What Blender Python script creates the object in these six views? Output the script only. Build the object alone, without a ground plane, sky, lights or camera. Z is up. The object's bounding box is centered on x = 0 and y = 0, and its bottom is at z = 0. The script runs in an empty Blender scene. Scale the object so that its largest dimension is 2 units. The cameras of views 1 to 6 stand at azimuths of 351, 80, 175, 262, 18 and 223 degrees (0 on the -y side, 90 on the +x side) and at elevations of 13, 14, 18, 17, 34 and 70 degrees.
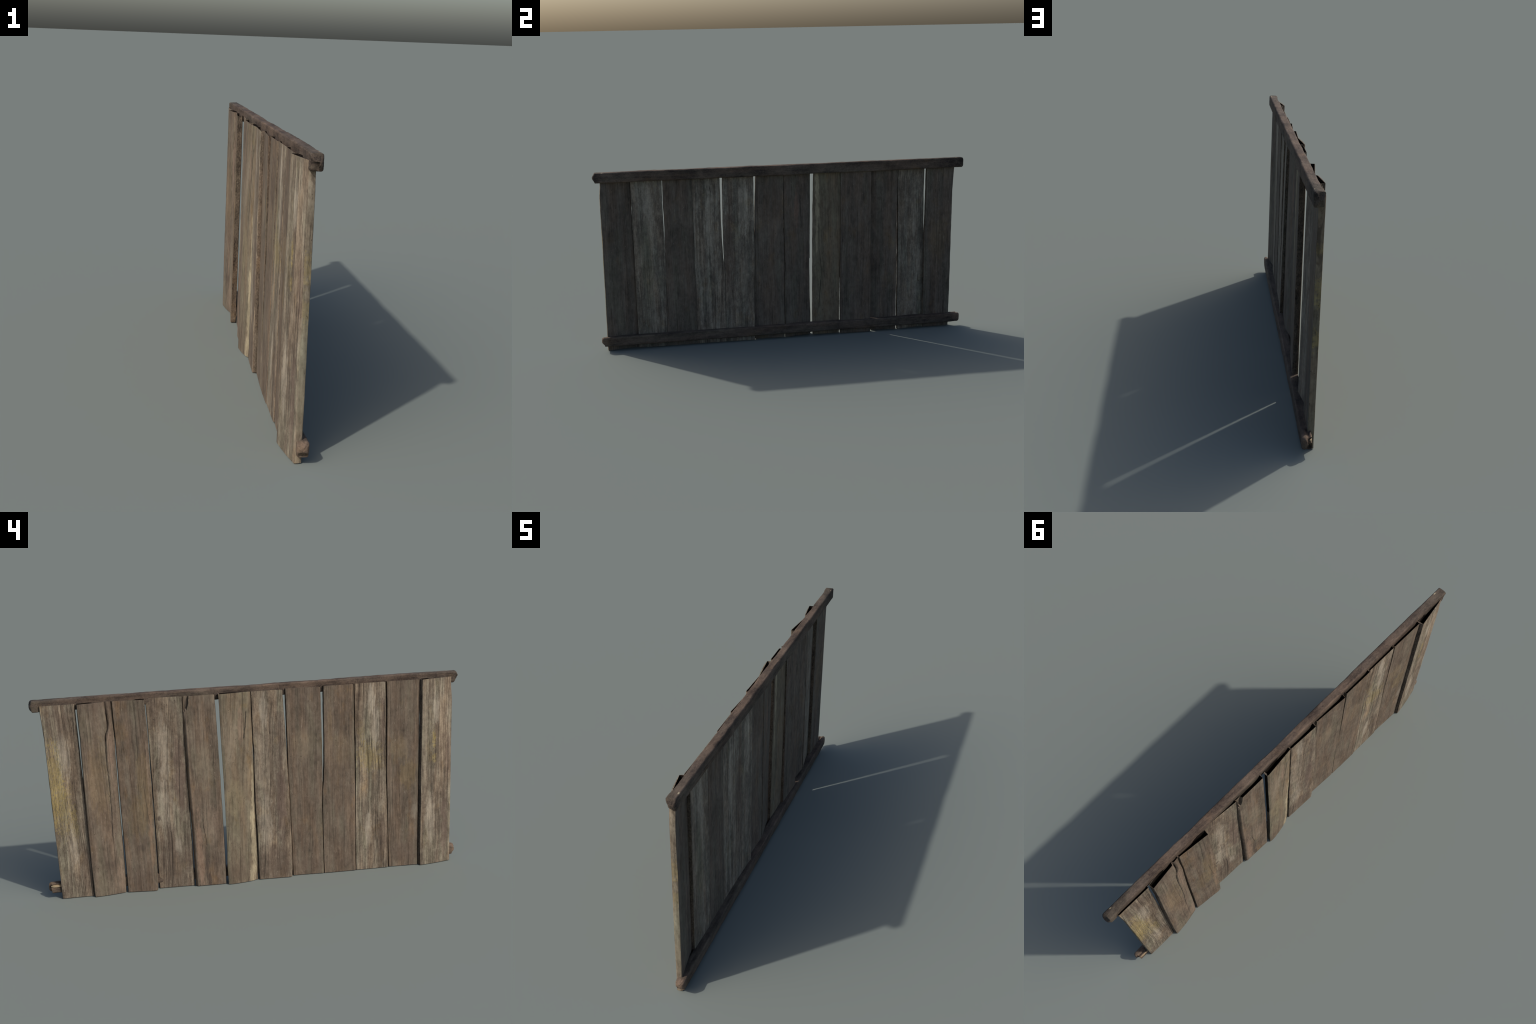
# Weathered plank fence panel: twelve boards nailed across two squared rails.
import bpy, math, random
from mathutils import Vector, noise

random.seed(7)
HEIGHT = 0.934          # board length
THICK = 0.0235          # board thickness


# --------------------------------------------------------------------------
# small helpers
# --------------------------------------------------------------------------
def lerp(a, b, t):
    return a + (b - a) * t


def clamp(v, a=0.0, b=1.0):
    return max(a, min(b, v))


def sstep(a, b, v):
    t = clamp((v - a) / (b - a))
    return t * t * (3 - 2 * t)


def curve_at(pts, t):
    """piecewise linear profile [(t, value), ...] in ascending t"""
    if t <= pts[0][0]:
        return pts[0][1]
    for (t0, v0), (t1, v1) in zip(pts, pts[1:]):
        if t <= t1:
            return lerp(v0, v1, (t - t0) / (t1 - t0))
    return pts[-1][1]


def n1(x, y=0.0, z=0.0):
    return noise.noise(Vector((x, y, z)))


# --------------------------------------------------------------------------
# node helpers
# --------------------------------------------------------------------------
class Nodes:
    def __init__(self, mat):
        self.t = mat.node_tree
        self.t.nodes.clear()

    def new(self, kind, **kw):
        n = self.t.nodes.new(kind)
        for k, v in kw.items():
            setattr(n, k, v)
        return n

    def link(self, a, b):
        self.t.links.new(a, b)

    def put(self, sock, v):
        if isinstance(v, bpy.types.NodeSocket):
            self.link(v, sock)
        else:
            sock.default_value = v

    def math(self, op, a, b=0.0, c=0.0, clamp_=False):
        n = self.new('ShaderNodeMath', operation=op, use_clamp=clamp_)
        self.put(n.inputs[0], a)
        self.put(n.inputs[1], b)
        self.put(n.inputs[2], c)
        return n.outputs[0]

    def ramp(self, v, a, b):
        """smooth 0..1 between a and b (b may be smaller than a)"""
        n = self.new('ShaderNodeMapRange', interpolation_type='SMOOTHSTEP')
        self.put(n.inputs['Value'], v)
        flip = b < a
        lo, hi = (b, a) if flip else (a, b)
        n.inputs['From Min'].default_value = lo
        n.inputs['From Max'].default_value = hi
        n.inputs['To Min'].default_value = 1.0 if flip else 0.0
        n.inputs['To Max'].default_value = 0.0 if flip else 1.0
        return n.outputs['Result']

    def vec(self, x, y, z):
        n = self.new('ShaderNodeCombineXYZ')
        for s, v in zip(n.inputs, (x, y, z)):
            self.put(s, v)
        return n.outputs[0]

    def noise(self, v, scale=1.0, detail=3.0, rough=0.55, dist=0.0):
        n = self.new('ShaderNodeTexNoise')
        self.link(v, n.inputs['Vector'])
        n.inputs['Scale'].default_value = scale
        n.inputs['Detail'].default_value = detail
        n.inputs['Roughness'].default_value = rough
        n.inputs['Distortion'].default_value = dist
        return n.outputs['Fac']

    def mix(self, fac, a, b, blend='MIX'):
        n = self.new('ShaderNodeMix', data_type='RGBA', blend_type=blend)
        self.put(n.inputs[0], fac)
        for s, v in ((n.inputs[6], a), (n.inputs[7], b)):
            if isinstance(v, bpy.types.NodeSocket):
                self.link(v, s)
            else:
                s.default_value = (*v, 1.0)
        return n.outputs[2]

    def colors(self, v, stops):
        n = self.new('ShaderNodeValToRGB')
        self.link(v, n.inputs[0])
        e = n.color_ramp.elements
        while len(e) < len(stops):
            e.new(0.5)
        for el, (p, c) in zip(e, stops):
            el.position = p
            el.color = (*c, 1.0)
        return n.outputs[0]

    def profile(self, v, pts):
        """Float Curve through (0..1, 0..1) points"""
        n = self.new('ShaderNodeFloatCurve')
        self.link(v, n.inputs['Value'])
        c = n.mapping.curves[0]
        c.points[0].location = pts[0]
        c.points[1].location = pts[-1]
        for p in pts[1:-1]:
            c.points.new(*p)
        n.mapping.update()
        return n.outputs[0]


# linear base colours of the wood
BACK_BROWN = dict(dark=(0.048, 0.039, 0.031), mid=(0.108, 0.088, 0.070), pale=(0.170, 0.142, 0.112))
BACK_GREY = dict(dark=(0.055, 0.047, 0.038), mid=(0.145, 0.124, 0.098), pale=(0.300, 0.268, 0.212))
BROWN = dict(dark=(0.054, 0.042, 0.032), mid=(0.129, 0.101, 0.075), pale=(0.205, 0.165, 0.123))
GREY = dict(dark=(0.052, 0.041, 0.031), mid=(0.155, 0.126, 0.094), pale=(0.310, 0.265, 0.196))
OLIVE = dict(dark=(0.075, 0.060, 0.042), mid=(0.150, 0.122, 0.086), pale=(0.222, 0.186, 0.130))
SIDE = dict(dark=(0.022, 0.017, 0.013), mid=(0.084, 0.065, 0.048), pale=(0.155, 0.122, 0.090))
RAIL = dict(dark=(0.026, 0.020, 0.017), mid=(0.077, 0.059, 0.046), pale=(0.132, 0.101, 0.077))

LICHEN = (0.30, 0.228, 0.090)
OCHRE = (0.175, 0.127, 0.074)
SAP = (0.33, 0.28, 0.185)
SILVER = (0.37, 0.325, 0.255)
STAIN = (0.070, 0.052, 0.042)
UMBER = (0.105, 0.076, 0.058)
MOSS = (0.155, 0.150, 0.100)


def wood(name, seed, tone, axis='z', grain=0.85, streak=0.55, blotch=0.75, warp=0.007,
         lean=0.0, lines=0.5, patches=(), cracks=(), origin=0.0, mottle=0.0, cross=0.0, fleck=0.32):
    """Weathered wood. axis = grain direction. patches: (across, along, half width,
    half length, colour, strength) ; cracks: ([(along, across), ...], half width)."""
    m = bpy.data.materials.new(name)
    m.use_nodes = True
    N = Nodes(m)
    tc = N.new('ShaderNodeTexCoord')
    sp = N.new('ShaderNodeSeparateXYZ')
    N.link(tc.outputs['Object'], sp.inputs[0])
    X, Y, Z = sp.outputs
    if axis == 'z':
        dep, acr, lon = X, Y, Z
    else:
        dep, acr, lon = X, Z, Y
    s = seed * 3.17
    wv = N.vec(N.math('ADD', dep, s), N.math('MULTIPLY', acr, 7.0), N.math('MULTIPLY', lon, 2.4))
    w = N.math('MULTIPLY', N.math('SUBTRACT', N.noise(wv, 1.0, 2.0), 0.5), warp * 4)
    a = N.math('ADD', N.math('ADD', acr, w), N.math('MULTIPLY', lon, lean))

    def sc(da, db, dc, off):
        return N.vec(N.math('MULTIPLY_ADD', dep, da, off + s),
                     N.math('MULTIPLY_ADD', a, db, off * 0.7),
                     N.math('MULTIPLY_ADD', lon, dc, off * 1.3 - s))

    fine = N.noise(sc(160, 400, 15, 1.0), 1.0, 5.0, 0.7)
    med = N.noise(sc(60, 120, 2.6, 5.0), 1.0, 4.0, 0.62)
    wide = N.noise(sc(15, 34, 1.6, 9.0), 1.0, 2.0)
    bv = N.vec(N.math('MULTIPLY_ADD', dep, 14.0, s), N.math('MULTIPLY_ADD', acr, 17.0, s * 2),
               N.math('MULTIPLY_ADD', lon, 7.5, s))
    blot = N.noise(bv, 1.0, 4.0, 0.62, 0.3)
    val = N.math('MULTIPLY_ADD', N.math('SUBTRACT', med, 0.5), streak, 0.5)
    val = N.math('MULTIPLY_ADD', N.math('SUBTRACT', fine, 0.5), grain, val)
    val = N.math('MULTIPLY_ADD', N.math('SUBTRACT', wide, 0.5), streak * 0.8, val)
    val = N.math('MULTIPLY_ADD', N.math('SUBTRACT', blot, 0.5), blotch, val)
    gv = N.vec(N.math('MULTIPLY_ADD', dep, 48.0, s * 1.3), N.math('MULTIPLY_ADD', acr, 62.0, s),
               N.math('MULTIPLY_ADD', lon, 34.0, -s))
    grime = N.noise(gv, 1.0, 9.0, 0.72)
    val = N.math('MULTIPLY_ADD', N.math('SUBTRACT', grime, 0.5), 0.85, val)
    if mottle:
        mv = N.vec(N.math('MULTIPLY_ADD', dep, 260.0, s), N.math('MULTIPLY', acr, 200.0),
                   N.math('MULTIPLY', lon, 120.0))
        mo = N.noise(mv, 1.0, 4.0, 0.65)
        val = N.math('MULTIPLY_ADD', N.math('SUBTRACT', mo, 0.5), mottle, val)
    col = N.colors(val, [(0.12, tone['dark']), (0.48, tone['mid']), (0.85, tone['pale'])])
    # slow drift between reddish and greyish wood
    hue = N.noise(N.vec(N.math('MULTIPLY_ADD', dep, 6.0, s * 1.7), N.math('MULTIPLY', acr, 22.0),
                        N.math('MULTIPLY_ADD', lon, 3.0, s)), 1.0, 3.0)
    col = N.mix(N.ramp(hue, 0.42, 0.66), col, N.mix(1.0, col, (1.05, 0.97, 0.92), 'MULTIPLY'))
    col = N.mix(N.ramp(hue, 0.50, 0.32), col, N.mix(1.0, col, (0.97, 1.02, 0.98), 'MULTIPLY'))

    warm = N.noise(N.vec(N.math('MULTIPLY_ADD', dep, 9.0, s * 2.3), N.math('MULTIPLY_ADD', acr, 15.0, s * 0.6),
                         N.math('MULTIPLY_ADD', lon, 9.0, s)), 1.0, 5.0, 0.65)
    col = N.mix(N.math('MULTIPLY', N.ramp(warm, 0.54, 0.72), 0.55), col,
                N.mix(1.0, col, (1.16, 1.00, 0.74), 'MULTIPLY'))
    col = N.mix(N.math('MULTIPLY', N.ramp(warm, 0.44, 0.28), 0.6), col,
                N.mix(1.0, col, (0.74, 0.72, 0.74), 'MULTIPLY'))

    # coloured patches: lichen, stains, silvered or pale wood
    brk = N.noise(sc(90, 210, 34, 21.0), 1.0, 4.0, 0.65)
    soft = N.noise(bv, 2.6, 4.0, 0.6)
    crust = N.noise(N.vec(N.math('MULTIPLY_ADD', dep, 90.0, s), N.math('MULTIPLY', a, 210.0),
                          N.math('MULTIPLY', lon, 75.0)), 1.0, 5.0, 0.7)
    for (pa, pl, ra, rl, pc, st, *pd) in patches:
        da = N.math('DIVIDE', N.math('SUBTRACT', acr, pa - origin), ra)
        dl = N.math('DIVIDE', N.math('SUBTRACT', lon, pl), rl)
        r2 = N.math('ADD', N.math('MULTIPLY', da, da), N.math('MULTIPLY', dl, dl))
        if pd:
            dd = N.math('DIVIDE', N.math('SUBTRACT', dep, pd[0]), pd[1])
            r2 = N.math('MULTIPLY_ADD', dd, dd, r2)
        r2 = N.math('MULTIPLY_ADD', N.math('SUBTRACT', soft, 0.5), -2.6, r2)
        r2 = N.math('MULTIPLY_ADD', N.math('SUBTRACT', crust if pc == LICHEN else brk, 0.5),
                    -8.0 if pc == LICHEN else -2.6, r2)
        k = N.math('MULTIPLY', N.ramp(r2, 1.15, 0.1), st)
        shade = N.math('MULTIPLY_ADD', N.math('SUBTRACT', val, 0.5), 0.9, 1.0)
        tint = N.mix(1.0, pc, N.vec(shade, shade, shade), 'MULTIPLY')
        col = N.mix(k, col, tint)

    # thin drying cracks along the grain
    lv = N.noise(sc(8, 130, 1.1, 33.0), 1.0, 2.0, 0.5)
    lm = N.math('MULTIPLY', N.ramp(N.math('ABSOLUTE', N.math('SUBTRACT', lv, 0.5)), 0.030, 0.006),
                N.ramp(N.noise(sc(6, 30, 2.2, 41.0), 1.0, 2.0), 0.42, 0.58))
    lm = N.math('MULTIPLY', lm, lines)
    col = N.mix(lm, col, (0.030, 0.023, 0.018))
    # dark pin specks
    spk = N.noise(N.vec(N.math('MULTIPLY_ADD', dep, 190.0, s), N.math('MULTIPLY', acr, 190.0),
                        N.math('MULTIPLY', lon, 110.0)), 1.0, 2.0)
    sm = N.math('MULTIPLY', N.ramp(spk, 0.64, 0.72), N.ramp(soft, 0.44, 0.58))
    col = N.mix(N.math('MULTIPLY', sm, 0.7), col, (0.035, 0.027, 0.021))
    # pale flecks
    flk = N.noise(sc(150, 260, 60, 55.0), 1.0, 1.0)
    col = N.mix(N.math('MULTIPLY', N.ramp(flk, 0.70, 0.80), fleck), col, SILVER)

    crack_sum = lm
    for (pts, hw, st) in cracks:
        z0, z1 = pts[0][0], pts[-1][0]
        t = N.math('DIVIDE', N.math('SUBTRACT', lon, z0), z1 - z0)
        ys = [p[1] - origin for p in pts]
        lo, hi = min(ys) - 0.001, max(ys) + 0.001
        yc = N.profile(t, [((p[0] - z0) / (z1 - z0), (p[1] - origin - lo) / (hi - lo)) for p in pts])
        yc = N.math('MULTIPLY_ADD', yc, hi - lo, lo)
        jit = N.math('MULTIPLY', N.math('SUBTRACT', N.noise(sc(1, 20, 60, 61.0), 1.0, 3.0), 0.5), 0.006)
        d = N.math('ABSOLUTE', N.math('ADD', N.math('SUBTRACT', acr, yc), jit))
        k = N.ramp(N.math('DIVIDE', d, hw), 1.0, 0.25)
        ends = N.math('MULTIPLY', N.ramp(t, 0.0, 0.08), N.ramp(t, 1.0, 0.92))
        k = N.math('MULTIPLY', N.math('MULTIPLY', k, ends), st)
        k = N.math('MULTIPLY', k, N.ramp(brk, 0.25, 0.5))
        col = N.mix(k, col, (0.028, 0.022, 0.018))
        crack_sum = N.math('MAXIMUM', crack_sum, k)
    if cross:
        cv = N.vec(N.math('MULTIPLY_ADD', dep, 26.0, s), N.math('MULTIPLY', acr, 26.0),
                   N.math('MULTIPLY', lon, 62.0))
        cn = N.noise(cv, 1.0, 3.0, 0.6, 0.8)
        ck = N.math('MULTIPLY', N.ramp(N.math('ABSOLUTE', N.math('SUBTRACT', cn, 0.5)), 0.018, 0.003),
                    N.ramp(soft, 0.46, 0.62))
        col = N.mix(N.math('MULTIPLY', ck, cross), col, (0.025, 0.018, 0.017))

    bs = N.new('ShaderNodeBsdfPrincipled')
    N.link(col, bs.inputs['Base Color'])
    bs.inputs['Roughness'].default_value = 0.86
    bs.inputs['Specular IOR Level'].default_value = 0.18
    h = N.math('MULTIPLY_ADD', med, 1.0, N.math('MULTIPLY', fine, 0.6))
    h = N.math('MULTIPLY_ADD', grime, 0.9, h)
    h = N.math('MULTIPLY_ADD', sm, -0.5, h)
    h = N.math('MULTIPLY_ADD', crack_sum, -0.9, h)
    bp = N.new('ShaderNodeBump')
    bp.inputs['Strength'].default_value = 0.55
    bp.inputs['Distance'].default_value = 0.0016
    N.link(h, bp.inputs['Height'])
    N.link(bp.outputs[0], bs.inputs['Normal'])
    out = N.new('ShaderNodeOutputMaterial')
    N.link(bs.outputs[0], out.inputs[0])
    return m


def plain(name, col_a, col_b):
    m = bpy.data.materials.new(name)
    m.use_nodes = True
    N = Nodes(m)
    tc = N.new('ShaderNodeTexCoord')
    f = N.noise(tc.outputs['Object'], 120.0, 4.0)
    col = N.colors(f, [(0.3, col_a), (0.7, col_b)])
    bs = N.new('ShaderNodeBsdfPrincipled')
    N.link(col, bs.inputs['Base Color'])
    bs.inputs['Roughness'].default_value = 0.95
    bs.inputs['Specular IOR Level'].default_value = 0.05
    out = N.new('ShaderNodeOutputMaterial')
    N.link(bs.outputs[0], out.inputs[0])
    return m


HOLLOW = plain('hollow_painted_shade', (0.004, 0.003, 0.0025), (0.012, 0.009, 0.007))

# --------------------------------------------------------------------------
# boards, listed along the panel from +y to -y.
# left / right : edge profiles [(z, y)], xf : face depth at top-left, top-right,
# bottom-left, bottom-right
# --------------------------------------------------------------------------
BOARDS = [
    dict(left=[(0, .9375), (.16, .9395), (.32, .941), (.55, .9425), (.78, .944), (.935, .9520)],
         right=[(0, .7920), (.15, .7905), (.31, .7920), (.54, .7918), (.77, .7950), (.935, .7970)],
         xf=(-.0095, -.012, -.0115, -.013)),
    dict(left=[(0, .7840), (.15, .7874), (.31, .7877), (.55, .7865), (.77, .7841), (.935, .7862)],
         right=[(0, .6390), (.13, .6358), (.29, .6362), (.53, .6370), (.755, .6335), (.935, .6350)],
         xf=(-.029, -.011, -.030, -.008)),
    dict(left=[(0, .6285), (.13, .6283), (.29, .6288), (.53, .6302), (.755, .6280), (.935, .6320)],
         right=[(0, .4875), (.12, .4835), (.28, .4826), (.52, .4820), (.75, .4827), (.935, .4865)],
         xf=(-.010, -.027, -.010, -.027)),
    dict(left=[(0, .4770), (.11, .4780), (.27, .4768), (.51, .4768), (.74, .4777), (.935, .4800)],
         right=[(0, .3110), (.09, .3099), (.26, .3094), (.50, .3138), (.73, .3160), (.935, .3140)],
         xf=(.003, -.0115, -.0005, -.0075)),
    dict(left=[(0, .3035), (.10, .3045), (.26, .3050), (.40, .3085), (.50, .3120), (.73, .3140), (.86, .3130), (.935, .3120)],
         right=[(0, .1583), (.08, .1575), (.25, .1582), (.49, .1597), (.72, .1630), (.935, .1680)],
         xf=(-.018, -.019, -.020, -.024)),
    dict(left=[(0, .1485), (.09, .1485), (.25, .1458), (.49, .1452), (.72, .1488), (.86, .1488), (.935, .1502)],
         right=[(0, .0000), (.10, -.0010), (.23, -.0008), (.39, .0018), (.55, -.0002), (.70, .0005), (.935, .0003)],
         xf=(-.028, -.013, -.036, -.011)),
    dict(left=[(0, -.0075), (.10, -.0062), (.23, -.0058), (.39, -.0010), (.55, -.0022), (.66, -.0050), (.70, -.0020), (.935, -.0020)],
         right=[(0, -.1660), (.09, -.1685), (.21, -.1675), (.38, -.1650), (.54, -.1590), (.69, -.1555), (.935, -.1445)],
         xf=(-.014, -.020, -.013, -.020)),
    dict(left=[(0, -.1760), (.08, -.1740), (.21, -.1734), (.37, -.1705), (.53, -.1650), (.69, -.1645), (.935, -.1625)],
         right=[(0, -.3265), (.07, -.3263), (.20, -.3250), (.36, -.3240), (.50, -.3290), (.68, -.3290), (.935, -.3250)],
         xf=(-.008, -.019, -.004, -.012)),
    dict(left=[(0, -.3290), (.07, -.3284), (.20, -.3277), (.36, -.3277), (.43, -.3290), (.47, -.3345), (.56, -.3380), (.68, -.3400), (.935, -.3410)],
         right=[(0, -.4855), (.18, -.4863), (.345, -.4872), (.51, -.4862), (.665, -.4858), (.935, -.4840)],
         xf=(-.012, -.014, -.012, -.016)),
    dict(left=[(0, -.4885), (.18, -.4889), (.345, -.4897), (.51, -.4908), (.665, -.4912), (.935, -.4885)],
         right=[(0, -.6500), (.16, -.6478), (.33, -.6445), (.42, -.6420), (.47, -.6385), (.65, -.6382), (.80, -.6410), (.935, -.6385)],
         xf=(-.010, -.012, -.014, -.016)),
    dict(left=[(0, -.6545), (.16, -.6509), (.33, -.6474), (.49, -.6441), (.65, -.6455), (.80, -.6470), (.935, -.6450)],
         right=[(0, -.7995), (.15, -.7997), (.32, -.8014), (.48, -.8015), (.64, -.8032), (.935, -.8040)],
         xf=(-.012, -.014, -.013, -.019)),
    dict(left=[(0, -.8085), (.155, -.8070), (.32, -.8095), (.48, -.8090), (.64, -.8102), (.935, -.8120)],
         right=[(0, -.9700), (.13, -.9693), (.30, -.9691), (.46, -.9682), (.62, -.9672), (.82, -.9675), (.89, -.9620), (.935, -.9618)],
         xf=(-.0285, -.0035, -.0325, -.0045)),
]

# the split in the second board: (z, y) of its line, top part gapes open
SPLIT = [(.25, .680), (.336, .678), (.469, .673), (.577, .674), (.669, .677), (.758, .674), (.79, .668),
         (.829, .659), (.874, .661), (.940, .666)]

LOOKS = {
    0: dict(front=dict(tone=GREY, mottle=.35, streak=.8, grain=1.2, lines=.75, patches=[
                (.920, .60, .05, .17, LICHEN, .55), (.895, .46, .05, .14, LICHEN, .42),
                (.93, .44, .02, .09, LICHEN, .6), (.865, .70, .03, .14, SILVER, .45),
                (.85, .36, .02, .10, LICHEN, .30), (.88, .85, .06, .09, UMBER, .55),
                (.86, .25, .022, .10, SILVER, .40), (.81, .12, .03, .14, UMBER, .5)]),
            back=dict(tone=BACK_BROWN, patches=[(.87, .50, .06, .14, OCHRE, .35)])),
    1: dict(front=dict(tone=BROWN, grain=.75, streak=.45, blotch=.9, patches=[
                (.72, .55, .06, .2, OCHRE, .45), (.655, .70, .018, .12, (.235, .160, .115), .55),
                (.70, .93, .08, .05, UMBER, .5), (.70, .15, .05, .03, UMBER, .4),
                (.655, .10, .02, .1, (.235, .165, .118), .4)],
                cracks=[(SPLIT, .0035, .8), ([(.02, .70), (.12, .705), (.26, .71)], .0016, .6)]),
            back=dict(tone=BACK_GREY, mottle=.35, patches=[(.73, .56, .012, .05, SILVER, .4)])),
    2: dict(front=dict(tone=BROWN, patches=[
                (.51, .52, .045, .2, OCHRE, .65), (.55, .38, .06, .12, OCHRE, .5),
                (.500, .26, .014, .18, (.22, .148, .096), .7), (.492, .62, .008, .2, (.25, .185, .135), .55),
                (.55, .22, .02, .02, STAIN, .45), (.52, .25, .02, .03, STAIN, .4),
                (.56, .06, .07, .07, UMBER, .45)],
                cracks=[([(.62, .540), (.72, .534), (.84, .533), (.93, .532)], .0018, .65),
                        ([(.32, .50), (.45, .513), (.56, .519)], .0016, .6),
                        ([(.5, .572), (.58, .575), (.66, .578)], .0016, .55)]),
            back=dict(tone=BACK_BROWN, grain=.75, streak=.45, blotch=1.0, patches=[(.532, .749, .016, .012, STAIN, .7),
                      (.501, .752, .012, .01, STAIN, .7), (.517, .69, .02, .012, STAIN, .5)])),
    3: dict(front=dict(tone=GREY, mottle=.35, lean=.04, warp=.010, lines=.8, patches=[
                (.415, .70, .030, .18, SILVER, .38), (.43, .42, .035, .14, SILVER, .35),
                (.345, .55, .030, .24, (.125, .089, .070), .75), (.40, .13, .10, .20, UMBER, .62),
                (.45, .87, .025, .10, UMBER, .45), (.375, .21, .02, .05, SILVER, .35),
                (.458, .355, .010, .012, STAIN, .8)]),
            back=dict(tone=BACK_BROWN)),
    4: dict(front=dict(tone=BROWN, grain=.7, patches=[
                (.24, .60, .06, .12, OLIVE['pale'], .35), (.275, .16, .02, .22, (.255, .172, .122), .6),
                (.245, .10, .012, .09, STAIN, .8), (.195, .12, .02, .05, STAIN, .45),
                (.22, .30, .05, .10, (.225, .165, .122), .4), (.235, .02, .010, .05, STAIN, .8)],
                cracks=[([(.20, .240), (.236, .243), (.286, .250), (.345, .254)], .0026, .85)]),
            back=dict(tone=OLIVE, lean=.05, patches=[(.185, .78, .013, .20, SAP, .75),
                      (.180, .55, .008, .10, SAP, .6)],
                      cracks=[([(.15, .19), (.2, .193), (.28, .2), (.32, .203)], .003, .85)])),
    5: dict(front=dict(tone=OLIVE, lean=.07, warp=.012, grain=.7, patches=[
                (.11, .72, .04, .14, (.25, .205, .150), .5), (.055, .78, .016, .12, (.245, .168, .122), .5),
                (.10, .42, .05, .10, (.235, .195, .118), .4), (.08, .05, .08, .09, UMBER, .5),
                (.009, .44, .007, .17, SAP, .6), (.016, .20, .015, .24, SAP, .8),
                (.03, .02, .012, .08, SAP, .6)],
                cracks=[([(.71, .043), (.76, .036), (.80, .030), (.85, .026)], .0045, .9),
                        ([(.50, .055), (.58, .052), (.68, .048)], .0014, .5)]),
            back=dict(tone=BACK_BROWN, patches=[(.07, .72, .015, .12, (.20, .125, .09), .5)],
                      cracks=[([(.6, .096), (.668, .095), (.742, .091), (.8, .09)], .003, .8)])),
    6: dict(front=dict(tone=GREY, mottle=.35, lean=.045, warp=.010, lines=.8, patches=[
                (-.055, .84, .020, .09, SILVER, .5), (-.05, .30, .035, .16, SILVER, .35),
                (-.055, .58, .05, .2, (.25, .20, .15), .35), (-.125, .40, .028, .26, (.130, .093, .073), .75),
                (-.09, .08, .10, .12, UMBER, .65), (-.13, .72, .02, .12, (.13, .095, .075), .5)]),
            back=dict(tone=BACK_BROWN)),
    7: dict(front=dict(tone=BROWN, grain=.75, streak=.45, blotch=.8, patches=[
                (-.25, .90, .09, .05, UMBER, .35), (-.24, .66, .06, .08, (.195, .155, .105), .4),
                (-.28, .05, .07, .05, UMBER, .35)]),
            back=dict(tone=BACK_GREY, mottle=.35, patches=[(-.30, .5, .04, .3, UMBER, .7), (-.22, .75, .03, .18, SILVER, .4), (-.215, .4, .02, .2, SILVER, .25)])),
    8: dict(front=dict(tone=BROWN, grain=.75, streak=.45, blotch=.6, patches=[
                (-.43, .62, .06, .10, OCHRE, .28), (-.37, .75, .012, .12, OCHRE, .35),
                (-.42, .04, .04, .03, STAIN, .3)]),
            back=dict(tone=BACK_GREY, mottle=.35, streak=1.0, patches=[(-.40, .68, .028, .26, SILVER, .45), (-.42, .25, .02, .12, SILVER, .3)])),
    9: dict(front=dict(tone=GREY, mottle=.35, streak=.8, grain=1.05, lines=.8, patches=[
                (-.57, .86, .02, .1, SILVER, .5), (-.59, .72, .018, .14, SILVER, .5),
                (-.56, .58, .07, .07, LICHEN, .42), (-.52, .70, .02, .06, LICHEN, .25),
                (-.625, .75, .012, .15, (.125, .09, .07), .6), (-.55, .21, .018, .1, SILVER, .4),
                (-.62, .15, .03, .14, UMBER, .6), (-.51, .74, .02, .03, UMBER, .35)]),
            back=dict(tone=BACK_BROWN)),
    10: dict(front=dict(tone=BROWN, grain=.75, streak=.45, blotch=.75, patches=[
                (-.70, .60, .05, .08, OCHRE, .45), (-.75, .47, .05, .08, (.215, .155, .082), .45),
                (-.78, .28, .02, .05, SILVER, .25), (-.73, .07, .08, .06, UMBER, .5)]),
            back=dict(tone=BACK_GREY, mottle=.35, patches=[(-.72, .75, .03, .2, SILVER, .3), (-.715, .15, .02, .12, SILVER, .35), (-.74, .45, .04, .25, MOSS, .4)])),
    11: dict(front=dict(tone=GREY, mottle=.35, streak=1.0, lines=.65, patches=[
                (-.875, .65, .009, .05, LICHEN, .8), (-.878, .545, .012, .025, LICHEN, .5),
                (-.883, .79, .02, .09, SILVER, .5), (-.86, .25, .03, .14, SILVER, .35),
                (-.935, .20, .022, .18, (.130, .093, .073), .7), (-.95, .55, .014, .12, (.140, .098, .075), .55)]),
             back=dict(tone=BACK_BROWN)),
}
# how far each board's rear half spreads past its face edges: (z, metres) profiles left / right
def flat(v):
    return [(0, v)]


SPREAD = [
    (flat(.0015), [(0, .003), (.48, .003), (.58, .001)]),
    ([(0, .003), (.48, .003), (.58, .0005)], [(0, .003), (.70, .003), (.80, .004)]),
    ([(0, .003), (.70, .003), (.80, .004)], flat(-.001)),
    ([(0, .004), (.60, .004), (.72, .002)], flat(.001)),
    ([(0, .001), (.35, .0015), (.42, .003)], flat(.0015)),
    (flat(-.007), [(0, .0035), (.30, .0035), (.40, .002)]),
    ([(0, .0035), (.30, .0035), (.40, .002)], [(0, .0035), (.50, .0035), (.62, .0025)]),
    ([(0, .0035), (.50, .0035), (.62, .002)], [(0, .001), (.42, .001), (.48, .0005)]),
    ([(0, .001), (.42, .001), (.48, .0005)], flat(.0025)),
    (flat(.0025), [(0, .003), (.55, .003), (.65, .0015)]),
    ([(0, .003), (.55, .003), (.65, .0015)], [(0, .003), (.46, .003), (.52, .0014), (.76, .0014), (.82, .003)]),
    ([(0, .003), (.46, .003), (.52, .0018), (.76, .0018), (.82, .003)], flat(.0012)),
]
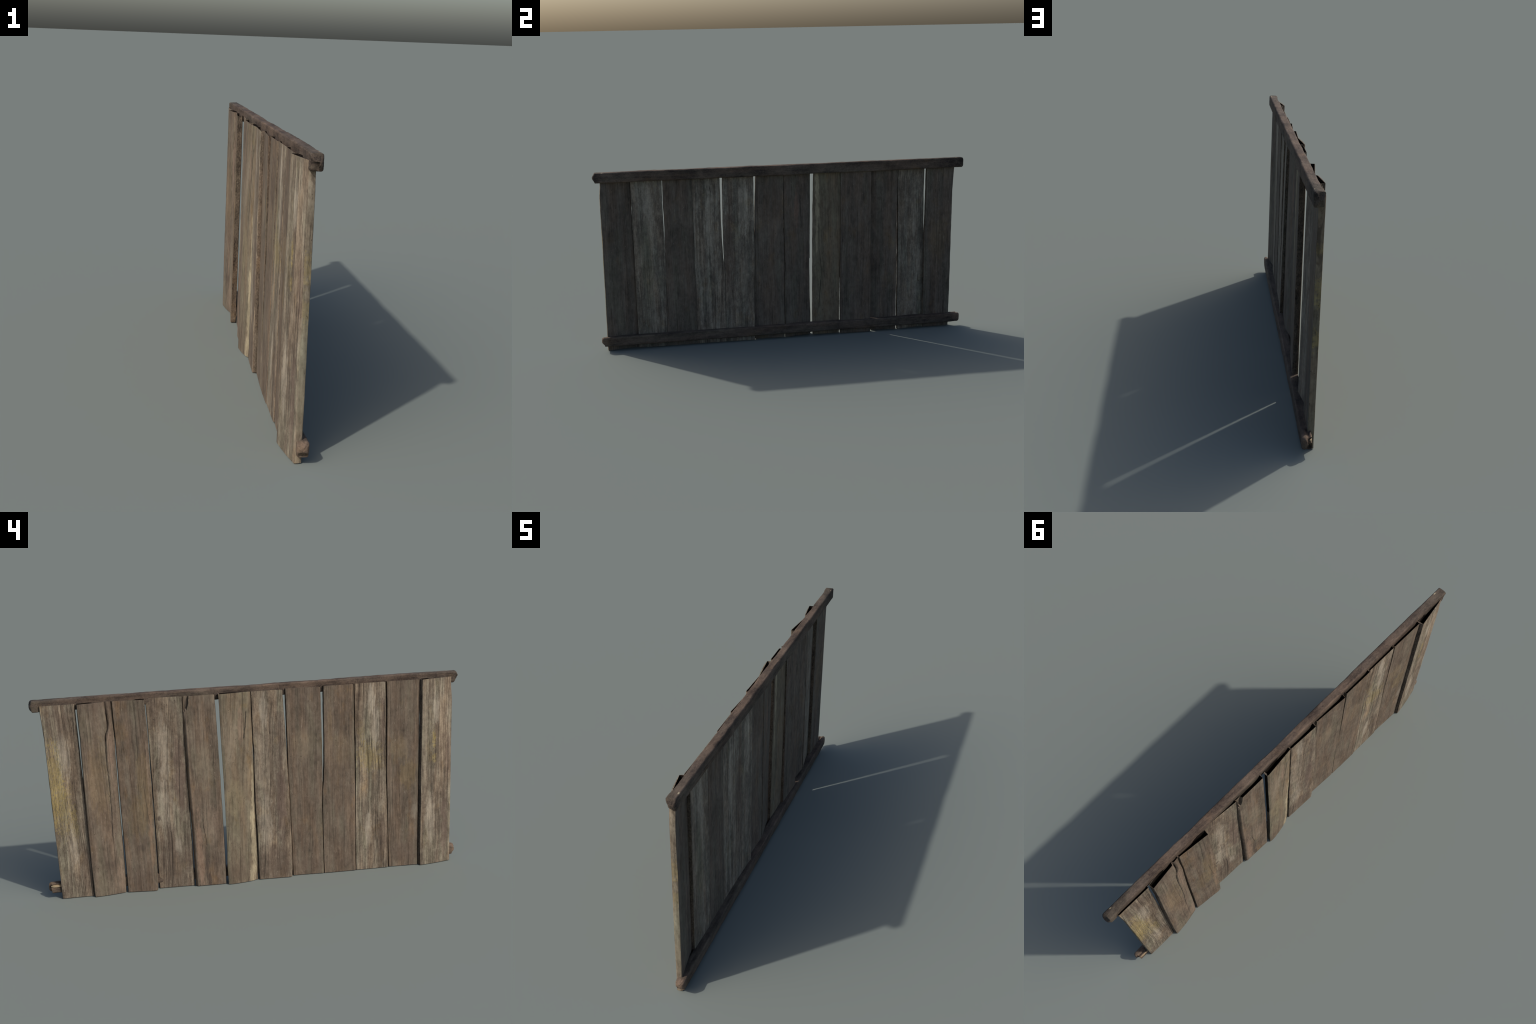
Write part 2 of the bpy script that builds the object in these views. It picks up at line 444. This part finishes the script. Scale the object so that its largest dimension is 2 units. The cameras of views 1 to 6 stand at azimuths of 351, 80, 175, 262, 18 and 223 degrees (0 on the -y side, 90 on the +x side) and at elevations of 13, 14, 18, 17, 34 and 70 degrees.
BULGE = {1: (.004, .002), 5: (.0065, .0035), 11: (.0025, .003)}   # foot, top
SIDES = {  # sides with a look of their own (right = -y side)
    11: dict(right=dict(tone=dict(dark=(.085, .07, .05), mid=(.19, .16, .118), pale=(.30, .27, .205)),
                        patches=[(-.967, .62, .3, .05, LICHEN, .35), (-.967, .48, .3, .04, LICHEN, .3),
                                 (-.967, .3, .3, .2, MOSS, .35)])),
    0: dict(left=dict(tone=OLIVE, patches=[(.94, .6, .3, .05, LICHEN, .45), (.94, .42, .3, .04, LICHEN, .5),
                                           (.94, .75, .3, .02, LICHEN, .4)])),
}

NF, NB, NS, NC, ROWS = 64, 24, 6, 4, 132


def ring_params(radius, width, thick):
    """(s, d, zone) around a rounded board section: front, right, back, left"""
    out = []
    for i in range(NF):
        out.append((lerp(radius, width - radius, i / (NF - 1)), 0.0, 'front'))

    def corner(cs, cd, a0, zone_a, zone_b):
        for k in range(1, NC):
            a = a0 + math.pi / 2 * k / NC
            out.append((cs + radius * math.cos(a), cd + radius * math.sin(a), zone_a if k < NC / 2 else zone_b))

    corner(width - radius, radius, -math.pi / 2, 'front', 'right')
    for i in range(NS):
        out.append((width, lerp(radius, thick - radius, i / (NS - 1)), 'right'))
    corner(width - radius, thick - radius, 0.0, 'right', 'back')
    for i in range(NB):
        out.append((lerp(width - radius, radius, i / (NB - 1)), thick, 'back'))
    corner(radius, thick - radius, math.pi / 2, 'back', 'left')
    for i in range(NS):
        out.append((0.0, lerp(thick - radius, radius, i / (NS - 1)), 'left'))
    corner(radius, radius, math.pi, 'left', 'front')
    return out


def build_board(idx, b):
    sd = idx * 11.3 + 2.0
    yc = 0.5 * (b['left'][0][1] + b['right'][0][1])
    tl, tr, bl, br = b['xf']
    verts, faces, mats = [], [], []
    zone_of = None
    top_d = []
    for r in range(ROWS + 1):
        z = HEIGHT * r / ROWS
        t = r / ROWS
        yl = curve_at(b['left'], z) + .0006 * n1(z * 22, sd) + .0004 * n1(z * 70, sd)
        yr = curve_at(b['right'], z) + .0006 * n1(z * 22, sd + 5) + .0004 * n1(z * 70, sd + 5)
        xl = lerp(bl, tl, t)
        xr = lerp(br, tr, t)
        W = math.hypot(xr - xl, yl - yr)
        ws = ((xr - xl) / W, (yr - yl) / W)             # across, left to right
        wd = (-ws[1], ws[0])                            # depth, towards +x
        rad = .0026
        ring = ring_params(rad, W, THICK)
        if zone_of is None:
            zone_of = [q[2] for q in ring]
        for (s, d, zone) in ring:
            y_here = yl + (yr - yl) * s / W
            k = sstep(0.05, .5, d / THICK)
            sl, sr = curve_at(SPREAD[idx][0], z), curve_at(SPREAD[idx][1], z)
            s = s + k * lerp(-sl, sr, s / W)
            rel = s / W
            if zone == 'front':
                edge = min(1.0, min(s, W - s) / .012)
                # worn grain ridges and a slight cup across the board
                d += .0005 * n1(y_here * 60, z * 2.2, sd) + .0007 * n1(y_here * 11, z * 5, sd)
                d += .0003 * n1(y_here * 260, z * 5, sd) * edge
                # broken arrises
                d += (1 - edge) * .0016 * max(0.0, n1(z * 14, sd + rel * 2, 3.0))
                d -= .0012 + lerp(*BULGE.get(idx, (0, 0)), t) * 4 * rel * (1 - rel) * min(1, edge * 2)
                if idx == 1:
                    ys = curve_at(SPLIT, z)
                    gape = sstep(.62, .86, z)
                    off = y_here - ys
                    d += lerp(.0014, .012, gape) * math.exp(-(off / lerp(.0022, .0055, gape)) ** 2)
                    d += .0045 * sstep(.76, .90, z) * sstep(.002, -.010, off)
                if idx == 4:        # corner of the face layer broken away
                    lip = curve_at([(.858, .330), (.866, .316), (.874, .300), (.90, .290), (.94, .286)], z)
                    if z > .858 and y_here > lip:
                        d += .0125 + .0015 * n1(y_here * 150, z * 40)
                    # rounded arris below the break
                    d += .008 * sstep(.014, 0.0, s) ** 2 * sstep(.87, .80, z)
                if idx == 5:
                    d += .003 * sstep(.030, 0.0, W - s) * sstep(.6, .2, z)
                    d += .0025 * sstep(.012, 0.0, s)
                if idx == 2:
                    d += .003 * sstep(.05, .0, z) * sstep(.010, 0.0, W - s)
            if idx == 2 and z < .008 and W - s < .012:   # rounded lower corner
                s -= .003 * (1 - z / .008)
            if zone == 'back':
                d += .0007 * n1(y_here * 11, z * 5, sd + 30) + .0004 * n1(y_here * 60, z * 2.2, sd + 30)
            if zone in ('left', 'right'):
                s += .0010 * n1(z * 16, d * 60, sd + (0 if zone == 'left' else 9))
            verts.append((xl + ws[0] * s + wd[0] * d, yl + ws[1] * s + wd[1] * d - yc, z))
            if r == ROWS:
                top_d.append(d)
    n = len(zone_of)
    slot = {'front': 0, 'back': 1, 'right': 2, 'left': 3}
    for r in range(ROWS):
        for i in range(n):
            j = (i + 1) % n
            faces.append((r * n + i, (r + 1) * n + i, (r + 1) * n + j, r * n + j))
            mats.append(slot[zone_of[i]])
    faces.append(tuple(range(n)))                       # foot
    mats.append(2)
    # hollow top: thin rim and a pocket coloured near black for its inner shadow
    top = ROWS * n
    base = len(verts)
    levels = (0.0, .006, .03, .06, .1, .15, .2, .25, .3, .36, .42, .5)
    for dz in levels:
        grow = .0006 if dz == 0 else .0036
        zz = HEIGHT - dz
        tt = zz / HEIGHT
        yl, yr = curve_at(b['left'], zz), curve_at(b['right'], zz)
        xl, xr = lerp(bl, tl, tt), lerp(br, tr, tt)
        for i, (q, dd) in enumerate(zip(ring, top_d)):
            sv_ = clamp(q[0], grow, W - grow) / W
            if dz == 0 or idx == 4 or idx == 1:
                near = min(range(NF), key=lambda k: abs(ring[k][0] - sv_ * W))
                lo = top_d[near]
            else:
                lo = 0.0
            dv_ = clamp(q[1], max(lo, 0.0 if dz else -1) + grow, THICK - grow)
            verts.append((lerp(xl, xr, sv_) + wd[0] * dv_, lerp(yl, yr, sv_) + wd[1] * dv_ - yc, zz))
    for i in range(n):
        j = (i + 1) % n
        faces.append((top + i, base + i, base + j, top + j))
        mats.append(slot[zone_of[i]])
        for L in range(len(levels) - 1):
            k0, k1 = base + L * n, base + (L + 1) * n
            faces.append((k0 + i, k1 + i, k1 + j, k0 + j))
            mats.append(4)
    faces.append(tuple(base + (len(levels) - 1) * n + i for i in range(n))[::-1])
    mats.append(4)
    me = bpy.data.meshes.new('plank')
    me.from_pydata(verts, [], faces)
    me.polygons.foreach_set('material_index', mats)
    me.update()
    look = LOOKS[idx]
    side = SIDES.get(idx, {})
    me.materials.append(wood('plank_face', idx + 1, origin=yc, **look['front']))
    me.materials.append(wood('plank_rear', idx + 21, origin=yc, **look['back']))
    for nm, k in (('right', 41), ('left', 61)):
        kw = side.get(nm, dict(tone=SIDE, mottle=1.3, lines=.2))
        me.materials.append(wood('plank_edge', idx + k, origin=yc, **kw))
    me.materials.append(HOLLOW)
    return finish('plank', me, (0, yc, 0), 38)


def finish(name, me, loc, angle):
    import bmesh
    bm = bmesh.new()
    bm.from_mesh(me)
    bmesh.ops.recalc_face_normals(bm, faces=bm.faces)
    lim = math.radians(angle)
    for e in bm.edges:
        e.smooth = len(e.link_faces) == 2 and e.calc_face_angle(0.0) < lim
    for f in bm.faces:
        f.smooth = True
    bm.to_mesh(me)
    bm.free()
    o = bpy.data.objects.new(name, me)
    o.location = loc
    bpy.context.scene.collection.objects.link(o)
    return o


# --------------------------------------------------------------------------
# rails: rounded square bars lofted along y
# --------------------------------------------------------------------------
def build_rail(name, xr, zr, yr, seed, sag, chip, mat, radius=.0065, stations=420):
    xc, zc = sum(xr) / 2, sum(zr) / 2
    hx, hz = (xr[1] - xr[0]) / 2, (zr[1] - zr[0]) / 2
    sec = []
    seg = 7
    for (sx, sz, a0) in ((1, 1, 0), (-1, 1, 90), (-1, -1, 180), (1, -1, 270)):
        for k in range(seg + 1):
            a = math.radians(a0 + 90 * k / seg)
            sec.append((sx * (hx - radius) + radius * math.cos(a), sz * (hz - radius) + radius * math.sin(a)))
        # two points on the following flat
        nx = {(1, 1): (-1, 1), (-1, 1): (-1, -1), (-1, -1): (1, -1), (1, -1): (1, 1)}[(sx, sz)]
        a = math.radians(a0 + 90)
        p0 = (sx * (hx - radius) + radius * math.cos(a), sz * (hz - radius) + radius * math.sin(a))
        p1 = (nx[0] * (hx - radius) + radius * math.cos(a), nx[1] * (hz - radius) + radius * math.sin(a))
        for k in range(1, 8):
            sec.append((lerp(p0[0], p1[0], k / 8), lerp(p0[1], p1[1], k / 8)))
    n = len(sec)
    ys = []
    cap = .015
    for i in range(15):                                   # denser at the rounded ends
        ys.append(yr[0] + cap * (1 - math.cos(math.pi / 2 * i / 15)))
    for i in range(stations + 1):
        ys.append(lerp(yr[0] + cap, yr[1] - cap, i / stations))
    for i in range(14, -1, -1):
        ys.append(yr[1] - cap * (1 - math.cos(math.pi / 2 * i / 15)))
    verts, faces = [], []
    for y in ys:
        e0, e1 = y - yr[0], yr[1] - y
        e = min(e0, e1)
        k = 1.0
        ins = 0.0
        if e < cap:
            q = 1 - e / cap
            ins = .0115 * (1 - math.sqrt(max(0.0, 1 - q * q)))
        bow = curve_at(sag, y)
        for (px, pz) in sec:
            ax, az = px, pz
            ax -= math.copysign(min(abs(ax), ins * abs(px) / hx), px)
            az -= math.copysign(min(abs(az), ins * abs(pz) / hz), pz)
            x, z = xc + ax, zc + az + bow
            wob = (.0016 * n1(y * 8, px * 30 + seed, pz * 30) + .0009 * n1(y * 30, px * 70 + seed, pz * 70)
                   + .0005 * n1(y * 90, px * 200 + seed, pz * 200)
                   - .0016 * sstep(.35, .7, n1(y * 6.5, px * 40 + seed * 2, pz * 40)))
            x += wob * (1 if px > 0 else -1) * .8
            z += wob * (1 if pz > 0 else -1)
            dx, dz, dy = chip(px / hx, pz / hz, e0, e1)
            rough = sstep(.03, 0, e)
            dx += rough * .0010 * n1(y * 60, px * 90 + seed, pz * 90)
            dz += rough * .0010 * n1(y * 60 + 9, px * 90 + seed, pz * 90)
            dy += rough * .0012 * min(0, n1(3.3, px * 80 + seed, pz * 80)) * (-1 if e0 < e1 else 1)
            verts.append((x + dx, y + dy, z + dz))
    rows = len(ys)
    for r in range(rows - 1):
        for i in range(n):
            j = (i + 1) % n
            faces.append((r * n + i, r * n + j, (r + 1) * n + j, (r + 1) * n + i))
    for r, rev in ((0, False), (rows - 1, True)):         # domed end faces
        ring = [verts[r * n + i] for i in range(n)]
        c = [sum(v[k] for v in ring) / n for k in range(3)]
        tip = max(v[1] for v in ring) + .001 if rev else min(v[1] for v in ring) - .001
        prev = r * n
        for q in (.86, .7, .5, .28):
            start = len(verts)
            for v in ring:
                y = lerp(v[1], tip, (1 - q) ** .6)
                y += .0012 * n1(v[0] * 90 * q + seed, v[2] * 90 * q) * (1 if rev else -1)
                verts.append((lerp(c[0], v[0], q), y, lerp(c[2], v[2], q)))
            for i in range(n):
                j = (i + 1) % n
                faces.append((prev + i, prev + j, start + j, start + i))
            prev = start
        verts.append((c[0], tip, c[2]))
        ci = len(verts) - 1
        for i in range(n):
            j = (i + 1) % n
            faces.append((prev + i, prev + j, ci))
    me = bpy.data.meshes.new(name)
    me.from_pydata(verts, [], faces)
    me.update()
    me.materials.append(mat)
    return finish(name, me, (0, 0, 0), 50)


def chip_top(u, w, e0, e1):
    dx = dz = dy = 0.0
    dx -= .0045 * sstep(.07, .03, min(e0, e1)) * sstep(0, -1, u)
    # bevelled lower front corner at the -y end, slanting nose at the +y end
    k = sstep(.028, .0, e0) * sstep(.5, -1, u) * sstep(.6, -1, w)
    dx += .018 * k
    dz += .014 * k
    dy -= .010 * sstep(.016, 0, e1) * abs(w) ** 1.4 * sstep(1.2, -1.2, u)
    dy += .008 * sstep(.016, 0, e0) * abs(w) ** 1.6
    return dx, dz, dy


def chip_bottom(u, w, e0, e1):
    dx = dz = dy = 0.0
    # +y end: split open along the upper front, leaving a groove round a splinter
    k = sstep(.085, .05, e1)
    g = math.exp(-((w - .45) / .28) ** 2) * sstep(-.55, -.9, u)
    dx += .014 * k * g
    g2 = math.exp(-((u + .25) / .3) ** 2) * sstep(.55, .9, w)
    dz -= .010 * k * g2 * sstep(.004, .014, e1)
    dy -= .010 * sstep(.012, 0, e1) * sstep(.3, 1, -u)
    dy -= .014 * sstep(.016, 0, e1) * abs(w - .25) ** 1.4 * sstep(.6, -.3, u)
    dy += .014 * sstep(.016, 0, e0) * sstep(-.2, -1, w)
    # -y end: worn top corner and knobby nose
    k = sstep(.035, 0, e0)
    dz -= .008 * k * sstep(.2, 1, w) * sstep(.4, -.6, u)
    dz += .004 * k * math.exp(-((u - .5) / .3) ** 2) * sstep(.4, 1, w)
    dx += .004 * k * sstep(.4, 1, -w) * sstep(0, 1, -u)
    return dx, dz, dy


rail_wood_top = wood('rail_wood', 81, RAIL, axis='y', grain=.55, streak=.45, blotch=1.4, lines=.15, mottle=.7, cross=.7, fleck=0.0,
                     patches=[(.957, .954, .010, .006, SAP, .9, .029, .003), (.957, -.948, .010, .006, SAP, .9, .028, .003)])
rail_wood_low = wood('rail_wood', 84, RAIL, axis='y', grain=.6, streak=.55, blotch=1.0, lines=.2, mottle=.5, cross=.3, fleck=0.0,
                     patches=[(.055, .985, .03, .03, (.15, .108, .078), .5), (.06, -.985, .03, .02, (.15, .105, .075), .5)])

root = bpy.data.objects.new('wooden_fence_panel', None)
root.empty_display_size = 0.1
bpy.context.scene.collection.objects.link(root)
root['label'] = 'weathered grey brown plank fence panel with two rails'
root['category'] = 'wooden fence'

parts = []
for i, b in enumerate(BOARDS):
    parts.append(build_board(i, b))

top_rail = build_rail('rail', (.0002, .0355), (.9038, .9575), (-.998, .998), 3.0,
                      [(-1, 0), (-.75, .0012), (-.55, .0005), (0, -.0005), (.45, .0002), (1, -.0006)],
                      chip_top, rail_wood_top)
low_rail = build_rail('rail', (-.0020, .0362), (.0255, .0755), (-.998, .998), 8.0,
                      [(-1, 0), (-.5, .001), (0, 0), (.5, -.001), (1, -.001)],
                      chip_bottom, rail_wood_low)
parts += [top_rail, low_rail]

# pale splinter caught in the split end of the lower rail
splinter_wood = wood('splinter_wood', 90, dict(dark=(.12, .085, .05), mid=(.26, .195, .115), pale=(.40, .34, .24)),
                     axis='y', lines=.2)
sv, sf = [], []
prof = [(-1, -1), (-.3, -1.15), (.7, -1), (1, -.2), (.8, .8), (-.2, 1.1), (-1, .6)]
for k in range(9):
    t = k / 8
    y = lerp(.930, .987, t)
    s = 1.0 if t < .6 else math.sqrt(max(.04, 1 - ((t - .6) / .42) ** 2))
    for (px, pz) in prof:
        sv.append((.0065 + px * .0075 * s + .0006 * n1(y * 80, px, pz), y, .0615 + pz * .0052 * s - .002 * t))
m7 = len(prof)
for k in range(8):
    for i in range(m7):
        j = (i + 1) % m7
        sf.append((k * m7 + i, k * m7 + j, (k + 1) * m7 + j, (k + 1) * m7 + i))
sf.append(tuple(range(m7)))
sf.append(tuple(8 * m7 + i for i in range(m7)))
sm = bpy.data.meshes.new('splinter')
sm.from_pydata(sv, [], sf)
sm.update()
sm.materials.append(splinter_wood)
splinter = finish('splinter', sm, (0, 0, 0), 35)

for p in parts:
    p.parent = root
splinter.parent = low_rail
